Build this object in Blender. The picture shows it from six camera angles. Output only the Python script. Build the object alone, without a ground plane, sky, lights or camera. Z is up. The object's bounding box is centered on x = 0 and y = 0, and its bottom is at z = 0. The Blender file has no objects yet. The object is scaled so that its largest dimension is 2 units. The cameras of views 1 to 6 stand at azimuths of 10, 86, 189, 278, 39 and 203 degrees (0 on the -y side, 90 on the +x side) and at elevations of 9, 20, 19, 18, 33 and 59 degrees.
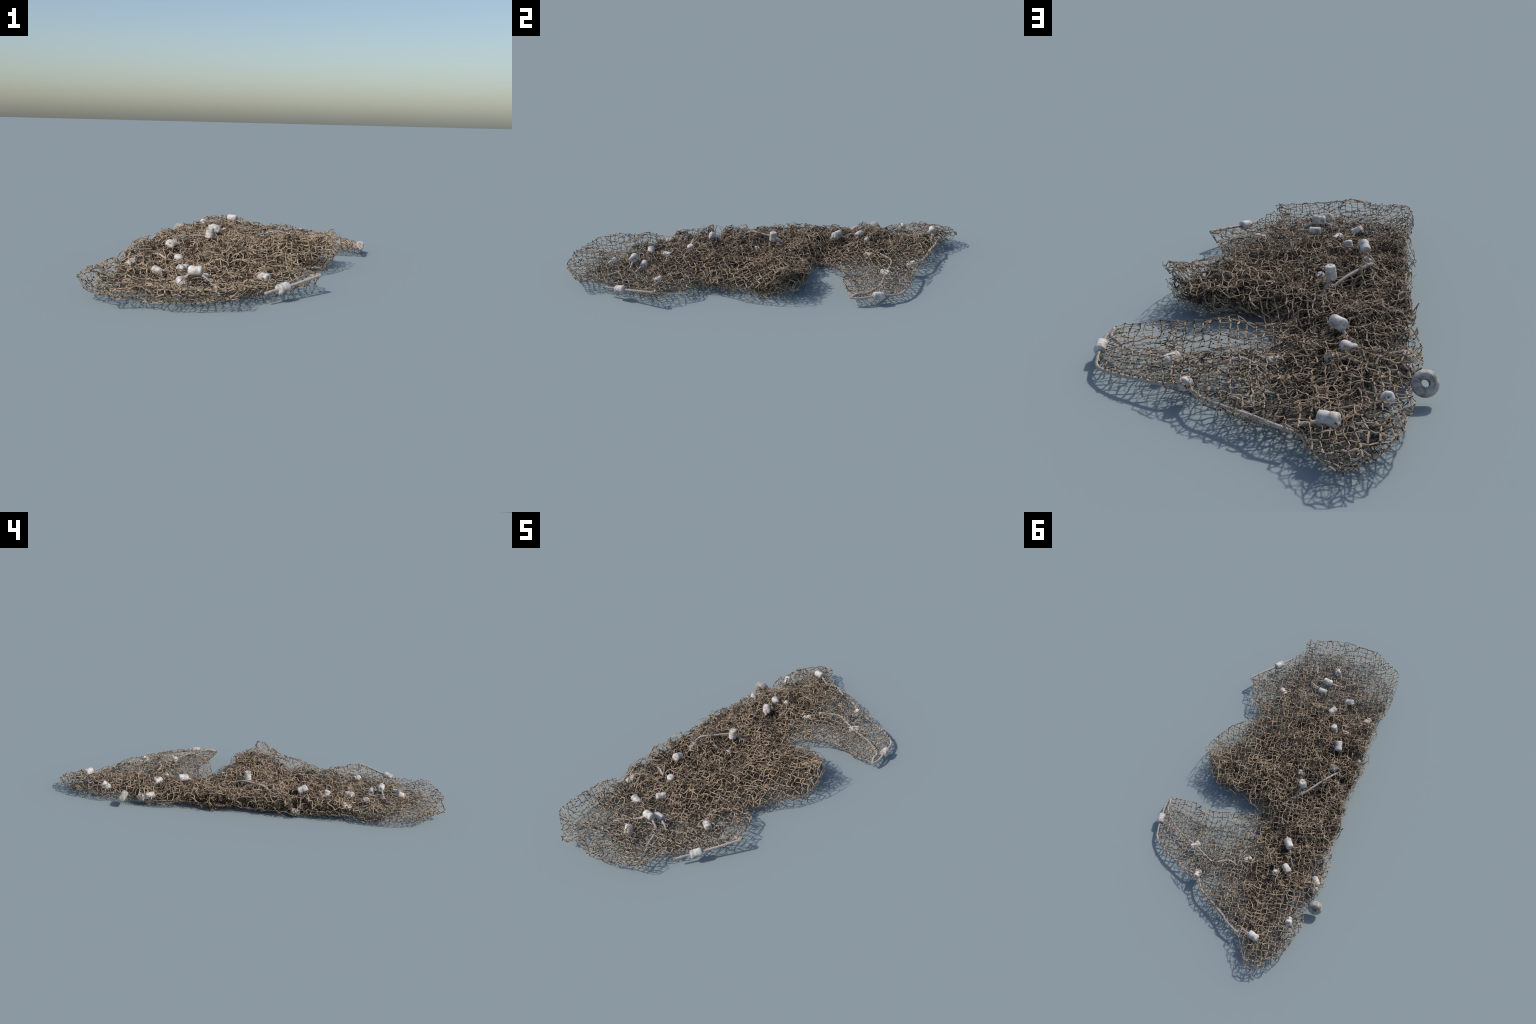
"""A heap of old fishing net: crumpled knotted sheets, cork-white floats and twisted rope."""
import bpy, math, random
import numpy as np
from mathutils import Vector, Matrix, noise

SEED = 7
rng = np.random.default_rng(SEED)
random.seed(SEED)

MESH = 0.0242          # side of one net mesh
STRAND = 0.0019        # half width of a strand
KNOT = 0.0027

# ------------------------------------------------------------------ shape of the heap
# plan outline of the heap: x, y and the height at which the net folds over at the rim
RIM = np.array([
    (0.150, -0.920, 0.070), (0.073, -0.943, 0.064), (0.000, -0.975, 0.060), (-0.080, -0.985, 0.058),
    (-0.163, -0.962, 0.080), (-0.247, -0.980, 0.052), (-0.296, -0.940, 0.062), (-0.350, -0.903, 0.070),
    (-0.400, -0.860, 0.072), (-0.418, -0.785, 0.070), (-0.424, -0.620, 0.068), (-0.400, -0.525, 0.055),
    (-0.412, -0.420, 0.070), (-0.410, -0.335, 0.075), (-0.430, -0.250, 0.065), (-0.417, -0.150, 0.070),
    (-0.416, -0.065, 0.065), (-0.407, 0.015, 0.070), (-0.437, 0.177, 0.068), (-0.412, 0.253, 0.065),
    (-0.426, 0.315, 0.055), (-0.438, 0.400, 0.047), (-0.441, 0.505, 0.055), (-0.430, 0.555, 0.055),
    (-0.392, 0.620, 0.045), (-0.420, 0.693, 0.050), (-0.414, 0.743, 0.050), (-0.399, 0.794, 0.057),
    (-0.389, 0.858, 0.060), (-0.350, 0.930, 0.062), (-0.309, 0.970, 0.060), (-0.277, 0.992, 0.048),
    (-0.232, 0.976, 0.060), (-0.209, 0.953, 0.070), (-0.168, 0.877, 0.070), (-0.117, 0.842, 0.058),
    (-0.040, 0.803, 0.052), (0.034, 0.768, 0.060), (0.097, 0.734, 0.068), (0.139, 0.683, 0.065),
    (0.205, 0.660, 0.060), (0.265, 0.626, 0.050), (0.365, 0.580, 0.045), (0.424, 0.528, 0.030),
    (0.452, 0.420, 0.035), (0.465, 0.302, 0.034), (0.441, 0.301, 0.042), (0.335, 0.292, 0.060),
    (0.284, 0.302, 0.060), (0.200, 0.310, 0.068), (0.124, 0.280, 0.066), (0.020, 0.235, 0.030),
    (0.004, 0.205, 0.030), (0.040, 0.200, 0.055), (0.065, 0.190, 0.070), (0.125, 0.165, 0.070),
    (0.205, 0.175, 0.085), (0.283, 0.148, 0.090), (0.345, 0.090, 0.085), (0.386, 0.020, 0.135),
    (0.392, -0.065, 0.080), (0.370, -0.135, 0.067), (0.335, -0.205, 0.066), (0.288, -0.255, 0.060),
    (0.230, -0.340, 0.050), (0.283, -0.385, 0.050), (0.320, -0.460, 0.062), (0.365, -0.545, 0.066),
    (0.300, -0.630, 0.055), (0.254, -0.690, 0.045), (0.213, -0.715, 0.048), (0.195, -0.770, 0.055),
    (0.155, -0.820, 0.065),
])
# top of the heap: x, y, height
CREST = np.array([
    (-0.38, -0.86, 0.088), (-0.40, -0.77, 0.104), (-0.40, -0.62, 0.102), (-0.38, -0.51, 0.085),
    (-0.39, -0.40, 0.115), (-0.38, -0.31, 0.130), (-0.39, -0.22, 0.108), (-0.38, -0.13, 0.122),
    (-0.38, -0.05, 0.112), (-0.37, 0.04, 0.130), (-0.40, 0.19, 0.108), (-0.38, 0.27, 0.106),
    (-0.39, 0.33, 0.086), (-0.40, 0.41, 0.072), (-0.39, 0.52, 0.090), (-0.38, 0.60, 0.070),
    (-0.38, 0.72, 0.080), (-0.36, 0.82, 0.090), (-0.33, 0.91, 0.085), (-0.27, 0.95, 0.078),
    (-0.22, 0.90, 0.092), (-0.30, 0.80, 0.092), (-0.23, 0.83, 0.085), (-0.15, 0.80, 0.075),
    (-0.25, 0.70, 0.085), (-0.15, 0.65, 0.075), (-0.26, 0.56, 0.090), (-0.25, 0.46, 0.082),
    (-0.21, 0.35, 0.088), (-0.27, 0.22, 0.115), (-0.15, 0.20, 0.100), (-0.12, 0.38, 0.085),
    (-0.30, 0.08, 0.120), (-0.16, 0.02, 0.105), (-0.10, 0.10, 0.115), (0.02, 0.10, 0.125),
    (0.15, 0.12, 0.120), (0.28, 0.08, 0.118), (0.365, 0.03, 0.180), (0.38, 0.02, 0.175), (0.36, -0.05, 0.108),
    (0.33, -0.13, 0.088), (0.25, -0.10, 0.105), (0.20, 0.00, 0.125), (0.08, -0.02, 0.118),
    (-0.02, -0.08, 0.112), (-0.12, -0.07, 0.100), (-0.23, -0.06, 0.132), (-0.29, -0.14, 0.134), (-0.22, 0.07, 0.088), (-0.25, -0.22, 0.110),
    (-0.10, -0.22, 0.105), (0.05, -0.20, 0.105), (0.18, -0.22, 0.088), (0.27, -0.24, 0.078),
    (-0.25, -0.33, 0.095), (-0.10, -0.35, 0.085), (0.05, -0.35, 0.085), (0.18, -0.34, 0.070),
    (-0.30, -0.45, 0.085), (-0.19, -0.42, 0.065), (-0.05, -0.48, 0.065), (0.10, -0.48, 0.065),
    (0.22, -0.45, 0.066), (0.32, -0.50, 0.072), (0.17, -0.54, 0.045), (0.25, -0.62, 0.050),
    (-0.32, -0.58, 0.070), (-0.20, -0.58, 0.052), (-0.05, -0.60, 0.045), (0.06, -0.62, 0.048),
    (-0.30, -0.72, 0.060), (-0.18, -0.72, 0.045), (-0.05, -0.68, 0.055), (0.08, -0.72, 0.045),
    (0.16, -0.72, 0.050), (-0.30, -0.85, 0.068), (-0.18, -0.85, 0.055), (-0.05, -0.82, 0.045),
    (0.06, -0.82, 0.052), (0.12, -0.88, 0.082), (0.02, -0.94, 0.068), (-0.08, -0.95, 0.066),
    (-0.16, -0.93, 0.095), (-0.25, -0.94, 0.062),
    (0.42, 0.33, 0.045), (0.43, 0.45, 0.040), (0.36, 0.34, 0.055), (0.36, 0.45, 0.050), (0.36, 0.54, 0.048),
    (0.25, 0.34, 0.072), (0.23, 0.48, 0.055), (0.25, 0.58, 0.058), (0.12, 0.32, 0.078), (0.12, 0.44, 0.062),
    (0.10, 0.56, 0.065), (0.15, 0.65, 0.068), (0.00, 0.28, 0.060), (0.00, 0.42, 0.060), (0.00, 0.56, 0.070),
    (0.03, 0.70, 0.070), (-0.06, 0.33, 0.070), (-0.08, 0.55, 0.072), (-0.06, 0.74, 0.065),
])
# the pile sags between its floats, the loose lobes stand a little prouder
for row in CREST:
    if -0.33 < row[0] < 0.10 and -0.30 < row[1] < 0.45:
        row[2] -= 0.012
    elif row[1] < -0.45 and -0.30 < row[0] < 0.20 and row[1] > -0.86:
        row[2] += 0.008
    elif row[0] > -0.01 and row[1] > 0.25:
        row[2] += 0.008
# how many crumpled layers lie on each other (0 .. 1): x, y, density
PACK = np.array([
    (0.00, -0.92, 0.05), (-0.20, -0.90, 0.08), (-0.36, -0.80, 0.12), (-0.12, -0.77, 0.33), (0.05, -0.80, 0.30),
    (-0.25, -0.72, 0.20), (-0.05, -0.64, 0.28), (0.10, -0.66, 0.35), (0.24, -0.66, 0.12), (0.30, -0.53, 0.08),
    (0.22, -0.44, 0.28), (0.10, -0.52, 0.42), (-0.05, -0.50, 0.52), (-0.20, -0.57, 0.55), (-0.36, -0.60, 0.42),
    (-0.35, -0.48, 0.75), (-0.20, -0.38, 0.72), (0.00, -0.36, 0.66), (0.14, -0.31, 0.55), (-0.32, -0.22, 1.0),
    (-0.12, -0.16, 1.0), (0.07, -0.17, 0.80), (0.20, -0.20, 0.42), (0.31, -0.17, 0.12), (0.34, -0.06, 0.40),
    (0.25, -0.05, 0.52), (0.30, 0.05, 0.68), (0.20, 0.09, 0.80), (0.08, 0.10, 0.90), (0.00, 0.03, 0.90), (-0.10, 0.08, 0.80),
    (-0.17, 0.14, 0.72), (-0.32, 0.08, 1.0), (-0.03, 0.19, 0.55), (-0.12, 0.30, 0.75), (-0.25, 0.33, 1.0),
    (-0.37, 0.28, 0.85), (-0.40, 0.47, 0.60), (-0.26, 0.52, 0.95), (-0.14, 0.48, 0.75), (-0.04, 0.45, 0.35),
    (0.03, 0.30, 0.02), (0.05, 0.42, 0.08), (0.18, 0.33, 0.05), (0.20, 0.42, 0.26), (0.36, 0.40, 0.08), (0.32, 0.52, 0.08),
    (0.10, 0.53, 0.24), (0.08, 0.63, 0.22), (-0.04, 0.68, 0.38), (-0.20, 0.68, 0.75), (-0.30, 0.72, 0.60),
    (-0.39, 0.72, 0.12), (-0.41, 0.68, 0.05), (-0.37, 0.60, 0.35), (-0.44, 0.36, 0.20), (-0.44, 0.46, 0.25), (-0.25, 0.84, 0.55), (-0.35, 0.85, 0.25), (-0.27, 0.95, 0.30),
    (-0.14, 0.80, 0.40),
])


def field(table, x, y, width=0.055):
    """Smooth surface through hand placed control points."""
    d2 = (x[:, None] - table[:, 0]) ** 2 + (y[:, None] - table[:, 1]) ** 2
    w = np.exp(-d2 / (2 * width * width)) + 1e-5 / (d2 + 1e-3)
    return (w * table[:, 2]).sum(1) / w.sum(1)


def closed_curve(pts, per=6):
    """Catmull-Rom closed curve through the rim points."""
    n = len(pts)
    out = []
    for i in range(n):
        p0, p1, p2, p3 = pts[i - 1], pts[i], pts[(i + 1) % n], pts[(i + 2) % n]
        for k in range(per):
            t = k / per
            out.append(0.5 * (2 * p1 + (p2 - p0) * t + (2 * p0 - 5 * p1 + 4 * p2 - p3) * t * t
                              + (3 * p1 - p0 - 3 * p2 + p3) * t ** 3) * 0.6
                       + 0.4 * (p1 + (p2 - p1) * t))
    return np.array(out)


RIMC = closed_curve(RIM)


def rough_rim(c):
    """The edge of the pile is ragged, the edge of the loose lobes is not."""
    pk = np.clip(field(PACK, c[:, 0], c[:, 1]) - 0.2, 0, 0.6)
    out = c.copy()
    for k, (x, y, z) in enumerate(c):
        nv = noise.noise_vector(Vector((x / 0.035, y / 0.035, 4.2)))
        out[k, 0] += nv.x * 0.030 * pk[k]
        out[k, 1] += nv.y * 0.030 * pk[k]
        out[k, 2] += nv.z * 0.030 * pk[k]
    return out


RIMC = rough_rim(RIMC)


def rim_query(x, y):
    """Signed distance inside the outline (+ inside), nearest rim point and its height."""
    a = RIMC
    b = np.roll(RIMC, -1, 0)
    best = np.full(len(x), 1e9)
    near = np.zeros((len(x), 3))
    inside = np.zeros(len(x), bool)
    for p, q in zip(a, b):
        ex, ey = q[0] - p[0], q[1] - p[1]
        t = np.clip(((x - p[0]) * ex + (y - p[1]) * ey) / (ex * ex + ey * ey + 1e-12), 0, 1)
        cx, cy, cz = p[0] + t * ex, p[1] + t * ey, p[2] + t * (q[2] - p[2])
        d = np.hypot(x - cx, y - cy)
        m = d < best
        best[m] = d[m]
        near[m] = np.stack([cx, cy, cz], 1)[m]
        cross = (p[1] > y) != (q[1] > y)
        if cross.any():
            xi = ex * (y - p[1]) / (ey if abs(ey) > 1e-12 else 1e-12) + p[0]
            inside ^= cross & (x < xi)
    return np.where(inside, best, -best), near


def vec_noise(x, y, scale, seed):
    off = Vector((seed * 13.7, seed * 7.3, seed * 3.1))
    return np.array([noise.noise_vector(Vector((a / scale, b / scale, seed * 0.37)) + off) for a, b in zip(x, y)])


def sca_noise(x, y, scale, seed):
    off = Vector((seed * 5.1, seed * 9.7, seed * 2.3))
    return np.array([noise.noise(Vector((a / scale, b / scale, seed * 0.91)) + off) for a, b in zip(x, y)])


# centre, direction of the bore, shape, scale, lying under the top sheet or on it
FLOATS = [
    ((0.254, -0.705, 0.045), (0.56, 0.83, 0.10), 0, 1.00, False),
    ((-0.075, -0.768, 0.055), (-0.40, 0.70, 0.40), 1, 0.95, True),
    ((-0.053, -0.664, 0.079), (1.0, -0.15, 0.0), 0, 1.00, False),
    ((-0.041, -0.617, 0.048), (1.0, -0.10, 0.0), 2, 0.95, False),
    ((0.163, -0.535, 0.045), (0.70, -0.50, 0.0), 1, 0.95, True),
    ((-0.208, -0.592, 0.055), (0.80, -0.10, -0.40), 0, 0.95, False),
    ((-0.138, -0.505, 0.054), (-0.50, -0.85, 0.10), 1, 0.98, False),
    ((-0.340, -0.497, 0.061), (0.30, 0.80, 0.30), 2, 0.95, True),
    ((-0.189, -0.389, 0.062), (0.20, -0.25, 0.95), 0, 0.95, False),
    ((-0.254, -0.271, 0.102), (-0.25, 0.85, -0.40), 1, 1.05, False),
    ((-0.122, -0.067, 0.060), (0.30, 0.30, 0.90), 0, 0.90, True),
    ((-0.162, 0.021, 0.117), (0.10, 0.10, 1.00), 2, 1.00, False),
    ((-0.212, 0.351, 0.093), (-0.60, 0.78, 0.05), 0, 1.05, False),
    ((-0.249, 0.473, 0.076), (-0.75, 0.65, 0.0), 1, 1.00, False),
    ((-0.402, 0.475, 0.052), (-0.60, 0.75, 0.0), 2, 0.95, False),
    ((-0.403, 0.515, 0.040), (0.40, 0.80, 0.30), 0, 0.90, True),
    ((-0.354, 0.716, 0.065), (-0.20, 0.70, 0.60), 1, 0.95, True),
    ((-0.230, 0.850, 0.086), (-0.93, 0.30, 0.05), 1, 1.05, False),
    ((0.457, 0.425, 0.037), (0.15, -0.95, 0.10), 2, 1.00, False),
    ((0.227, 0.506, 0.047), (0.60, 0.70, 0.0), 2, 0.95, True),
    ((0.152, 0.646, 0.051), (-0.05, 0.90, 0.30), 0, 0.95, True),
    ((-0.275, -0.143, 0.085), (0.50, 0.50, 0.60), 1, 1.10, True),
    ((-0.045, 0.482, 0.036), (0.70, 0.60, 0.10), 2, 0.85, True),
    ((-0.204, 0.499, 0.056), (0.20, 0.80, 0.50), 0, 0.85, True),
    ((-0.345, -0.085, 0.024), (0.10, 0.95, 0.10), 0, 0.90, False),
    ((-0.368, -0.250, 0.024), (0.10, 0.95, 0.10), 2, 0.90, False),
]


# ------------------------------------------------------------------ net sheets
def sheet(role, angle, seed, threshold=0.0, spacing=MESH, lift=0.0):
    """Nodes and strands of one sheet of net laid into the heap."""
    n = int(2.6 / spacing)
    i, j = np.meshgrid(np.arange(n), np.arange(n), indexing="ij")
    u = (i.ravel() - n / 2 + rng.uniform(0, 1)) * spacing
    v = (j.ravel() - n / 2 + rng.uniform(0, 1)) * spacing
    c, s = math.cos(angle), math.sin(angle)
    x, y = c * u - s * v, s * u + c * v
    keep = (np.abs(x) < 0.60) & (np.abs(y) < 1.12)
    idx = -np.ones(n * n, int)
    idx[keep] = np.arange(keep.sum())
    gi, gj = i.ravel()[keep], j.ravel()[keep]
    x, y = x[keep], y[keep]

    pack = field(PACK, x, y)
    loose = np.clip(pack, 0, 1)
    # the sheet is bunched up sideways where it lies in a pile
    w1 = vec_noise(x, y, 0.16, seed)
    w2 = vec_noise(x, y, 0.055 if role != "middle" else 0.070, seed + 50)
    amp1 = {"top": 0.030, "bottom": 0.030}.get(role, 0.075)
    amp2 = {"top": 0.018, "bottom": 0.018}.get(role, 0.030)
    side = w1 * (amp1 * (0.35 + 0.65 * loose))[:, None] + w2 * (amp2 * (0.25 + 0.9 * loose))[:, None]
    jit = rng.normal(0, 1, (len(x), 3)) * (0.0028 + (0.0018 if role == "top" else 0.0030) * loose)[:, None]
    x = x + side[:, 0] + jit[:, 0]
    y = y + side[:, 1] + jit[:, 1]

    d, near = rim_query(x, y)
    ok = d > -0.55 * spacing
    if role == "middle":
        pk = field(PACK, x, y) + 0.45 * sca_noise(x, y, 0.11, seed + 9)
        ok = (d > 0.016) & (pk > threshold)
    else:
        snap = (d < 0.35 * spacing) & (loose < 0.55)
        ok = d > np.where(loose < 0.55, -0.55, -0.15) * spacing
        mix = np.where(snap, 1.0, 0.0)
        x = x + (near[:, 0] - x) * mix
        y = y + (near[:, 1] - y) * mix
        d = np.where(snap, 0.0, d)
    top = field(CREST, x, y, 0.045)
    low = 0.006 + 0.020 * np.clip(sca_noise(x, y, 0.13, 77) + 0.25, 0, 1)
    low = np.minimum(low, top * 0.5)
    f = np.sqrt(np.clip(1 - (1 - np.clip(d / 0.055, 0, 1)) ** 2, 0, 1))
    ztop = near[:, 2] + (top - near[:, 2]) * f
    reach = 0.055 + 0.075 * np.clip(1 - 2 * loose, 0, 1)
    fl = np.sqrt(np.clip(1 - (1 - np.clip(d / reach, 0, 1)) ** 2, 0, 1))
    zlow = near[:, 2] + (low - near[:, 2]) * fl
    ztop = ztop + (0.028 * sca_noise(x, y, 0.085, 21) - 0.010) * np.clip(loose * 1.3, 0, 1) * f
    rough = 0.007 + 0.022 * loose
    if role == "top":
        z = ztop + (w2[:, 2] * 1.0 - 0.1) * rough + jit[:, 2]
    elif role == "bottom":
        z = zlow + np.abs(w2[:, 2]) * rough + jit[:, 2] * 0.7
    else:
        t = 0.48 + lift + 0.85 * w1[:, 2] + 0.70 * w2[:, 2]
        t = np.clip(t, 0.02, 0.96)
        z = zlow + (ztop - zlow) * t + jit[:, 2] * 1.3
    for (cx, cy, cz), _, _, _, covered in FLOATS:
        r2 = (x - cx) ** 2 + (y - cy) ** 2
        close = r2 < 0.022 ** 2
        hgt = np.sqrt(np.clip(0.022 ** 2 - r2, 0, None))
        if covered and role == "top":
            z = np.where(close, np.maximum(z, cz + hgt), z)
        elif not covered:
            z = np.where(close, np.minimum(z, cz - hgt), z)
    z = np.maximum(z, 0.0045)
    nodes = np.stack([x, y, z], 1)

    edges = []
    full = idx.reshape(n, n)
    for di, dj in ((1, 0), (0, 1)):
        a = full[:n - di or None, :n - dj or None].ravel()
        b = full[di:, dj:].ravel()
        m = (a >= 0) & (b >= 0)
        a, b = a[m], b[m]
        m = ok[a] & ok[b]
        a, b = a[m], b[m]
        L = np.linalg.norm(nodes[a] - nodes[b], axis=1)
        m = (L > 0.003) & (L < 0.060)
        edges.append(np.stack([a[m], b[m]], 1))
    edges = np.concatenate(edges)
    if role == "middle":                      # torn meshes
        edges = edges[rng.random(len(edges)) > 0.06]
    # facing of the sheet at every knot, so that the flat strands lie in it
    grid = np.zeros((n * n, 3))
    grid[keep] = nodes
    grid = grid.reshape(n, n, 3)
    gu = np.roll(grid, -1, 0) - np.roll(grid, 1, 0)
    gv = np.roll(grid, -1, 1) - np.roll(grid, 1, 1)
    nor = np.cross(gu, gv).reshape(-1, 3)[keep]
    nor /= np.linalg.norm(nor, axis=1)[:, None] + 1e-9
    return nodes, edges, loose, nor


def strands_mesh(name, nodes, edges, loose, nor, twine, girth=1.0, sides=4):
    """Every strand becomes a bent facetted cord between two knots."""
    a, b = nodes[edges[:, 0]], nodes[edges[:, 1]]
    n = len(edges)
    L = np.linalg.norm(b - a, axis=1)
    sag = rng.normal(0, 1, (n, 3)) * (L * (0.05 + 0.07 * loose[edges[:, 0]]))[:, None]
    mid = (a + b) / 2 + sag
    mid[:, 2] = np.maximum(mid[:, 2], 0.0035)
    axis = (b - a) / np.maximum(L, 1e-6)[:, None]
    ref = nor[edges[:, 0]] + nor[edges[:, 1]] + rng.normal(0, 0.25, (n, 3))
    s1 = np.cross(axis, ref)
    s1 /= np.linalg.norm(s1, axis=1)[:, None] + 1e-9
    s2 = np.cross(s1, axis)
    roll = rng.normal(0, 0.60, n)
    wide = rng.uniform(0.65, 1.35, n) * STRAND * girth
    flat = wide * rng.uniform(0.32, 0.52, n)
    stations = ((0.0, 0.95), (0.11, 0.85), (0.5, 1.10), (0.89, 0.85), (1.0, 0.95))
    rings = []
    for t, k in stations:
        p = a + (mid - a) * (2 * t) if t <= 0.5 else mid + (b - mid) * (2 * t - 1)
        for q in range(sides):
            w = 2 * math.pi * q / sides
            ca, sa = math.cos(w), math.sin(w)
            o1 = (ca * wide * np.cos(roll) - sa * flat * np.sin(roll)) * k
            o2 = (ca * wide * np.sin(roll) + sa * flat * np.cos(roll)) * k
            rings.append(p + s1 * o1[:, None] + s2 * o2[:, None])
    per = len(stations) * sides
    verts = np.stack(rings, 1)
    verts[:, :, 2] = np.maximum(verts[:, :, 2], 0.0005)
    quads, tied = [], []
    for r in range(len(stations) - 1):
        for q in range(sides):
            q2 = (q + 1) % sides
            quads.append([r * sides + q, r * sides + q2, (r + 1) * sides + q2, (r + 1) * sides + q])
            tied.append(1 if r in (0, len(stations) - 2) else 0)
    quads = np.array(quads)
    faces = (quads[None] + (np.arange(n) * per)[:, None, None]).reshape(-1, 4)
    me = quick_mesh(name, verts.reshape(-1, 3), faces)
    me.materials.append(twine)
    me.materials.append(MAT_KNOT)              # the tied ends of each strand
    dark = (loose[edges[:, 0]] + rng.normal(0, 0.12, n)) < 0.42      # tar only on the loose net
    me.polygons.foreach_set("material_index", (np.tile(tied, (n, 1)) * dark[:, None]).ravel().astype(np.int32))
    return me


def knots_mesh(name, nodes, edges, loose):
    """A small lump where the strands are tied."""
    used, count = np.unique(edges, return_counts=True)
    used = used[count >= 2]
    p = nodes[used]
    n = len(p)
    base = np.array([(1, 0, 0), (0, 1, 0), (-1, 0, 0), (0, -1, 0), (0, 0, 1), (0, 0, -1)], float)
    q = rng.normal(0, 1, (n, 3, 3))
    qq, _ = np.linalg.qr(q)
    size = KNOT * rng.uniform(0.8, 1.2, (n, 1, 3))
    verts = np.einsum("nij,njk->nik", np.tile(base, (n, 1, 1)) * size, qq) + p[:, None]
    verts[:, :, 2] = np.maximum(verts[:, :, 2], 0.0)
    tri = np.array([(0, 1, 4), (1, 2, 4), (2, 3, 4), (3, 0, 4), (1, 0, 5), (2, 1, 5), (3, 2, 5), (0, 3, 5)])
    faces = (tri[None] + (np.arange(n) * 6)[:, None, None]).reshape(-1, 3)
    me = quick_mesh(name, verts.reshape(-1, 3), faces)
    me.materials.append(MAT_KNOT)
    me.materials.append(MAT_TWINE)
    rubbed = (loose[used] + rng.normal(0, 0.12, n)) > 0.42
    me.polygons.foreach_set("material_index", np.repeat(rubbed, len(tri)).astype(np.int32))
    return me


def quick_mesh(name, verts, faces):
    me = bpy.data.meshes.new(name)
    nf, k = faces.shape
    me.vertices.add(len(verts))
    me.vertices.foreach_set("co", verts.astype(np.float32).ravel())
    me.loops.add(nf * k)
    me.loops.foreach_set("vertex_index", faces.astype(np.int32).ravel())
    me.polygons.add(nf)
    me.polygons.foreach_set("loop_start", (np.arange(nf) * k).astype(np.int32))
    me.polygons.foreach_set("use_smooth", np.zeros(nf, bool))
    me.update(calc_edges=True)
    return me


# ------------------------------------------------------------------ materials
def new_mat(name, rough):
    m = bpy.data.materials.new(name)
    m.use_nodes = True
    nt = m.node_tree
    bsdf = nt.nodes["Principled BSDF"]
    bsdf.inputs["Roughness"].default_value = rough
    bsdf.inputs["Specular IOR Level"].default_value = 0.25
    tc = nt.nodes.new("ShaderNodeTexCoord")
    return m, nt, bsdf, tc


def noise_ramp(nt, tc, scale, stops, detail=4.0, rough=0.6, coord="Object"):
    nz = nt.nodes.new("ShaderNodeTexNoise")
    nz.inputs["Scale"].default_value = scale
    nz.inputs["Detail"].default_value = detail
    nz.inputs["Roughness"].default_value = rough
    nt.links.new(tc.outputs[coord], nz.inputs["Vector"])
    cr = nt.nodes.new("ShaderNodeValToRGB")
    el = cr.color_ramp.elements
    while len(el) < len(stops):
        el.new(0.5)
    for e, (pos, col) in zip(el, stops):
        e.position = pos
        e.color = (*col, 1)
    nt.links.new(nz.outputs["Fac"], cr.inputs["Fac"])
    return nz, cr


def mix(nt, kind, fac, a, b):
    mx = nt.nodes.new("ShaderNodeMix")
    mx.data_type = "RGBA"
    mx.blend_type = kind
    if isinstance(fac, float):
        mx.inputs[0].default_value = fac
    else:
        nt.links.new(fac, mx.inputs[0])
    nt.links.new(a, mx.inputs[6])
    nt.links.new(b, mx.inputs[7])
    return mx.outputs[2]


def bump(nt, bsdf, height, strength, dist):
    bp = nt.nodes.new("ShaderNodeBump")
    bp.inputs["Strength"].default_value = strength
    bp.inputs["Distance"].default_value = dist
    nt.links.new(height, bp.inputs["Height"])
    nt.links.new(bp.outputs["Normal"], bsdf.inputs["Normal"])


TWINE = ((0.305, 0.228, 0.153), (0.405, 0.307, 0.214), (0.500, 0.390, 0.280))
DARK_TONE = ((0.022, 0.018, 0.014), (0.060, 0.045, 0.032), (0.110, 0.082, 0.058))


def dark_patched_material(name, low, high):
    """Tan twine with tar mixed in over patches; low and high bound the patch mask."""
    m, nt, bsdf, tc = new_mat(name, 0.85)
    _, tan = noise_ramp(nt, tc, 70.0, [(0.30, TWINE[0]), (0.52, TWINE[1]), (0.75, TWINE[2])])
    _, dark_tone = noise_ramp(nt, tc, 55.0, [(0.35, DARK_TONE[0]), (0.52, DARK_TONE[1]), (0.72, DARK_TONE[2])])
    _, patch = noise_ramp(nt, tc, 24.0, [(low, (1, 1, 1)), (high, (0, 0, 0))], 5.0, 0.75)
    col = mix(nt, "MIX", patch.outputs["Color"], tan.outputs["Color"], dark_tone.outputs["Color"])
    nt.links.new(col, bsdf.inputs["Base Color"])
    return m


def twine_material():
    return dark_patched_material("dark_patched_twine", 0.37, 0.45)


def knot_material():
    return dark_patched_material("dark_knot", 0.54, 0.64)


def float_material():
    m, nt, bsdf, tc = new_mat("weathered_float", 0.6)
    nz, cr = noise_ramp(nt, tc, 55.0, [(0.25, (0.36, 0.325, 0.28)), (0.45, (0.60, 0.56, 0.52)),
                                       (0.65, (0.75, 0.715, 0.69))], 5.0)
    info = nt.nodes.new("ShaderNodeObjectInfo")
    mp = nt.nodes.new("ShaderNodeMapping")
    nt.links.new(tc.outputs["Object"], mp.inputs["Vector"])
    sc = nt.nodes.new("ShaderNodeVectorMath")
    sc.operation = "SCALE"
    sc.inputs[0].default_value = (7, 5, 3)
    nt.links.new(info.outputs["Random"], sc.inputs["Scale"])
    nt.links.new(sc.outputs["Vector"], mp.inputs["Location"])
    nt.links.new(mp.outputs["Vector"], nz.inputs["Vector"])
    nz2, dirt = noise_ramp(nt, tc, 38.0, [(0.36, (0.45, 0.41, 0.35)), (0.52, (1, 1, 1))], 6.0)
    nt.links.new(mp.outputs["Vector"], nz2.inputs["Vector"])
    col = mix(nt, "MULTIPLY", 0.8, cr.outputs["Color"], dirt.outputs["Color"])
    nt.links.new(col, bsdf.inputs["Base Color"])
    bump(nt, bsdf, nz2.outputs["Fac"], 0.35, 0.003)
    return m


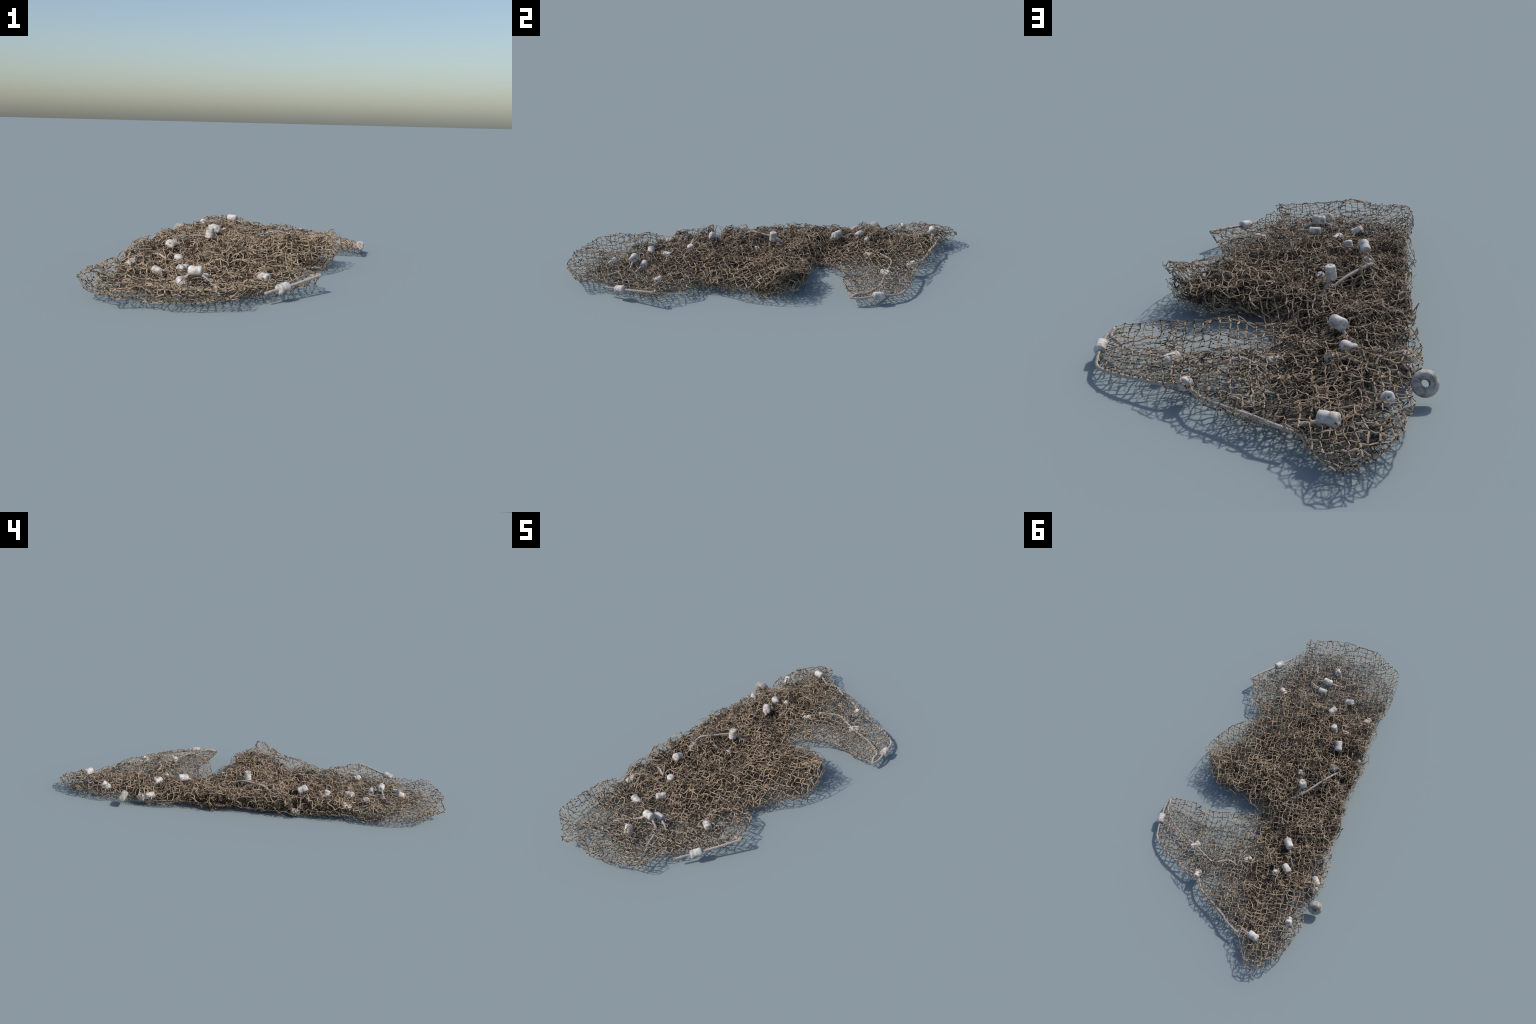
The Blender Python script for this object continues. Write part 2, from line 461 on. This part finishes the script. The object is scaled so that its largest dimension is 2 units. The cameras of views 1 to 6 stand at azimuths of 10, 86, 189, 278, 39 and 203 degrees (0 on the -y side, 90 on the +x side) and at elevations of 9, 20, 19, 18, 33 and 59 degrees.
def ring_material():
    m, nt, bsdf, tc = new_mat("grey_ring_float", 0.7)
    nz, cr = noise_ramp(nt, tc, 60.0, [(0.32, (0.20, 0.175, 0.145)), (0.48, (0.38, 0.345, 0.305)),
                                       (0.68, (0.58, 0.54, 0.50))], 6.0)
    nt.links.new(cr.outputs["Color"], bsdf.inputs["Base Color"])
    bump(nt, bsdf, nz.outputs["Fac"], 0.4, 0.003)
    return m


def rope_material():
    m, nt, bsdf, tc = new_mat("pale_rope", 0.8)
    nz, cr = noise_ramp(nt, tc, 130.0, [(0.30, (0.30, 0.26, 0.23)), (0.50, (0.47, 0.41, 0.36)),
                                        (0.70, (0.56, 0.50, 0.45))], 4.0)
    nt.links.new(cr.outputs["Color"], bsdf.inputs["Base Color"])
    bump(nt, bsdf, nz.outputs["Fac"], 0.4, 0.002)
    return m


MAT_TWINE, MAT_KNOT = twine_material(), knot_material()
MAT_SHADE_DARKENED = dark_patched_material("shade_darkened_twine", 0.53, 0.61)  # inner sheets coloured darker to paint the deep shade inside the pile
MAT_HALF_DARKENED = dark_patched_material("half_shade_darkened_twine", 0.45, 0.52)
MAT_FLOAT, MAT_RING, MAT_ROPE = float_material(), ring_material(), rope_material()

# ------------------------------------------------------------------ scene tree
root = bpy.data.objects.new("fishing_net", None)
bpy.context.scene.collection.objects.link(root)
root["label"] = "crumpled heap of brown fishing net with white floats and rope"
root["category"] = "fishing net"


def add(name, mesh, mat, parent=root, smooth=False, stuff=False):
    ob = bpy.data.objects.new(name, mesh)
    bpy.context.scene.collection.objects.link(ob)
    ob.parent = parent
    if mat is not None and not mesh.materials:
        mesh.materials.append(mat)
    if smooth:
        mesh.polygons.foreach_set("use_smooth", [True] * len(mesh.polygons))
    if stuff:
        ob["kind"] = "stuff"
    return ob


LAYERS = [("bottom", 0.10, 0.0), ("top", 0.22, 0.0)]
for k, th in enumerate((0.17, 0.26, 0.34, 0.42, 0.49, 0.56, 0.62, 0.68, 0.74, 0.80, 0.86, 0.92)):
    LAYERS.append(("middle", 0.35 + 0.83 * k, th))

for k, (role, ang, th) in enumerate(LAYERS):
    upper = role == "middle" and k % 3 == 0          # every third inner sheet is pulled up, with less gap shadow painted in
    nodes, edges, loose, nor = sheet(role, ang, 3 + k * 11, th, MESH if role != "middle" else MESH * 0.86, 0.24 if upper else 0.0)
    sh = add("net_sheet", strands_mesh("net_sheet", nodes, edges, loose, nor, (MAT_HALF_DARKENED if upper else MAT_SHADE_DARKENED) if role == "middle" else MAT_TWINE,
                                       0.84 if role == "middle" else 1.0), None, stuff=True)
    add("knots", knots_mesh("knots", nodes, edges, loose), None, parent=sh, stuff=True)


# ------------------------------------------------------------------ floats
def lathe(name, profile, steps=32, wobble=0.0, seed=0):
    """Closed ring of revolution about the z axis (profile of radius, height)."""
    verts, faces = [], []
    n = len(profile)
    for s in range(steps):
        t = 2 * math.pi * s / steps
        for r, h in profile:
            p = Vector((r * math.cos(t), r * math.sin(t), h))
            nv = noise.noise_vector(p * 45 + Vector((seed * 9.1, 0, 0)))
            p += nv * wobble
            verts.append(p)
    for s in range(steps):
        s2 = (s + 1) % steps
        for k in range(n):
            k2 = (k + 1) % n
            faces.append((s * n + k, s2 * n + k, s2 * n + k2, s * n + k2))
    me = bpy.data.meshes.new(name)
    me.from_pydata([tuple(v) for v in verts], [], faces)
    me.update()
    return me


def barrel_profile(length, radius, waist, bore, grooves):
    """Outer wall with rounded shoulders and grooves, then back through the bore."""
    h = length / 2
    cap = [(bore, 0.96), (bore * 1.5, 0.992), (radius * 0.45, 1.0), (radius * 0.68, 0.985), (radius * 0.86, 0.925), (radius * 0.96, 0.83)]
    out = [(r, -z * h) for r, z in cap]
    for k in range(15):
        t = -0.72 + 1.44 * k / 14
        r = radius * (1 - waist * (1 - abs(t)) ** 1.0)
        for g, depth in grooves:
            r -= radius * depth * math.exp(-((t - g) / 0.085) ** 2)
        out.append((r, t * h))
    out += [(r, z * h) for r, z in reversed(cap)]
    return out


FLOAT_SHAPES = [
    lathe("float_shape", barrel_profile(0.050, 0.0182, 0.02, 0.0024, [(-0.30, 0.045), (0.32, 0.045)]), 32, 0.0008, 1),
    lathe("float_shape", barrel_profile(0.049, 0.0180, 0.05, 0.0024, [(0.05, 0.08)]), 32, 0.0011, 2),
    lathe("float_shape", barrel_profile(0.050, 0.0178, 0.00, 0.0024, [(-0.5, 0.05), (0.0, 0.06), (0.5, 0.05)]), 32, 0.0010, 3),
]
for me in FLOAT_SHAPES:
    me.materials.append(MAT_FLOAT)
    me.polygons.foreach_set("use_smooth", [True] * len(me.polygons))

for k, (pos, axis, shape, scale, covered) in enumerate(FLOATS):
    ob = add("float", FLOAT_SHAPES[shape], None)
    q = Vector(axis).normalized().to_track_quat("Z", "Y")
    ob.rotation_mode = "QUATERNION"
    ob.rotation_quaternion = q
    ob.location = pos
    ob.scale = (scale, scale, scale)

ring_profile = []                         # tyre: ribbed tread, sloping cheeks, raised lip round the bore
HALF = ((0.0022, 0.0347), (0.0045, 0.0338), (0.0068, 0.0345), (0.0090, 0.0338), (0.0112, 0.0322), (0.0140, 0.0292),
        (0.0160, 0.0262), (0.0170, 0.0238), (0.0172, 0.0215), (0.0166, 0.0190), (0.0160, 0.0168), (0.0166, 0.0150),
        (0.0178, 0.0138), (0.0176, 0.0122), (0.0160, 0.0108), (0.0100, 0.0104))
for h, r in HALF + tuple((-h, r) for h, r in reversed(HALF)):
    ring_profile.append((r, h))
ring = add("ring_float", lathe("ring_float", ring_profile, 40, 0.0008, 4), MAT_RING, smooth=True)
ring.rotation_mode = "QUATERNION"
ring.rotation_quaternion = Vector((-0.10, 0.80, 0.56)).normalized().to_track_quat("Z", "Y")
ring.location = (-0.445, 0.602, 0.048)


# ------------------------------------------------------------------ ropes
def rope(points, radius=0.0055, pitch=0.017):
    """Three twisted strands: a trefoil section turning along a smooth spine."""
    P = [Vector(p) for p in points]
    fine = []
    for i in range(len(P) - 1):
        p0, p1, p2, p3 = P[max(i - 1, 0)], P[i], P[i + 1], P[min(i + 2, len(P) - 1)]
        m = max(int((p2 - p1).length / 0.0016), 2)
        for k in range(m):
            t = k / m
            fine.append(0.5 * (2 * p1 + (p2 - p0) * t + (2 * p0 - 5 * p1 + 4 * p2 - p3) * t * t
                               + (3 * p1 - p0 - 3 * p2 + p3) * t ** 3))
    fine.append(P[-1])
    sides = 24
    verts, faces = [], []
    run = 0.0
    up = Vector((0, 0, 1))
    for i, p in enumerate(fine):
        tan = (fine[min(i + 1, len(fine) - 1)] - fine[max(i - 1, 0)]).normalized()
        if abs(tan.z) > 0.92:
            up = Vector((1, 0, 0))
        s1 = tan.cross(up).normalized()
        s2 = s1.cross(tan)
        if i:
            run += (p - fine[i - 1]).length
        tw = 2 * math.pi * run / pitch
        for k in range(sides):
            a = 2 * math.pi * k / sides
            r = radius * (0.58 + 0.42 * abs(math.cos(1.5 * (a - tw))) ** 0.8)
            q = p + s1 * (r * math.cos(a)) + s2 * (r * math.sin(a))
            q.z = max(q.z, 0.0005)
            verts.append(q)
    n = len(fine)
    for i in range(n - 1):
        for k in range(sides):
            k2 = (k + 1) % sides
            faces.append((i * sides + k, i * sides + k2, (i + 1) * sides + k2, (i + 1) * sides + k))
    faces.append(tuple(range(sides - 1, -1, -1)))
    faces.append(tuple(range((n - 1) * sides, n * sides)))
    me = bpy.data.meshes.new("rope")
    me.from_pydata([tuple(v) for v in verts], [], faces)
    me.update()
    return add("rope", me, MAT_ROPE, smooth=True)


ROPES = [
    # along the edge of the near lobe, through its float
    [(0.205, -0.775, 0.038), (0.228, -0.742, 0.042), (0.254, -0.705, 0.045), (0.310, -0.628, 0.056), (0.364, -0.550, 0.067)],
    [(0.364, -0.550, 0.067), (0.352, -0.545, 0.062), (0.325, -0.545, 0.062)],
    # round the far lobe
    [(0.462, 0.300, 0.036), (0.470, 0.350, 0.034), (0.457, 0.425, 0.037), (0.447, 0.480, 0.032), (0.428, 0.531, 0.029),
     (0.365, 0.580, 0.036), (0.275, 0.620, 0.042), (0.205, 0.645, 0.046), (0.152, 0.650, 0.048), (0.100, 0.712, 0.052),
     (0.034, 0.750, 0.050), (-0.040, 0.790, 0.052), (-0.090, 0.825, 0.056), (-0.150, 0.850, 0.050)],
    [(0.462, 0.300, 0.036), (0.450, 0.335, 0.048), (0.438, 0.380, 0.044), (0.350, 0.455, 0.040), (0.227, 0.506, 0.044),
     (0.150, 0.545, 0.050), (0.098, 0.561, 0.060), (0.033, 0.530, 0.066), (-0.010, 0.535, 0.050)],
    # across the top of the pile
    [(-0.130, 0.095, 0.050), (-0.165, 0.070, 0.078), (-0.198, 0.038, 0.099), (-0.240, -0.024, 0.106), (-0.283, -0.083, 0.108),
     (-0.300, -0.130, 0.075)],
    [(-0.162, 0.021, 0.117), (-0.150, 0.060, 0.082), (-0.125, 0.110, 0.060)],
    # near lobe floats
    [(0.070, -0.712, 0.022), (0.020, -0.688, 0.034), (-0.020, -0.672, 0.060), (-0.053, -0.664, 0.079), (-0.088, -0.674, 0.058), (-0.130, -0.690, 0.040), (-0.195, -0.742, 0.034)],
    [(0.045, -0.665, 0.032), (0.010, -0.640, 0.042), (-0.041, -0.617, 0.048)],
    [(0.030, -0.720, 0.046), (0.045, -0.770, 0.036), (0.060, -0.800, 0.026)],
    [(-0.235, -0.392, 0.068), (-0.270, -0.378, 0.082), (-0.300, -0.365, 0.076)],
    [(-0.190, 0.315, 0.080), (-0.212, 0.351, 0.093), (-0.238, 0.392, 0.070), (-0.262, 0.435, 0.078), (-0.280, 0.455, 0.066)],
    [(-0.230, 0.850, 0.086), (-0.190, 0.838, 0.068), (-0.150, 0.820, 0.052)],
]
for pts in ROPES:
    rope(pts)
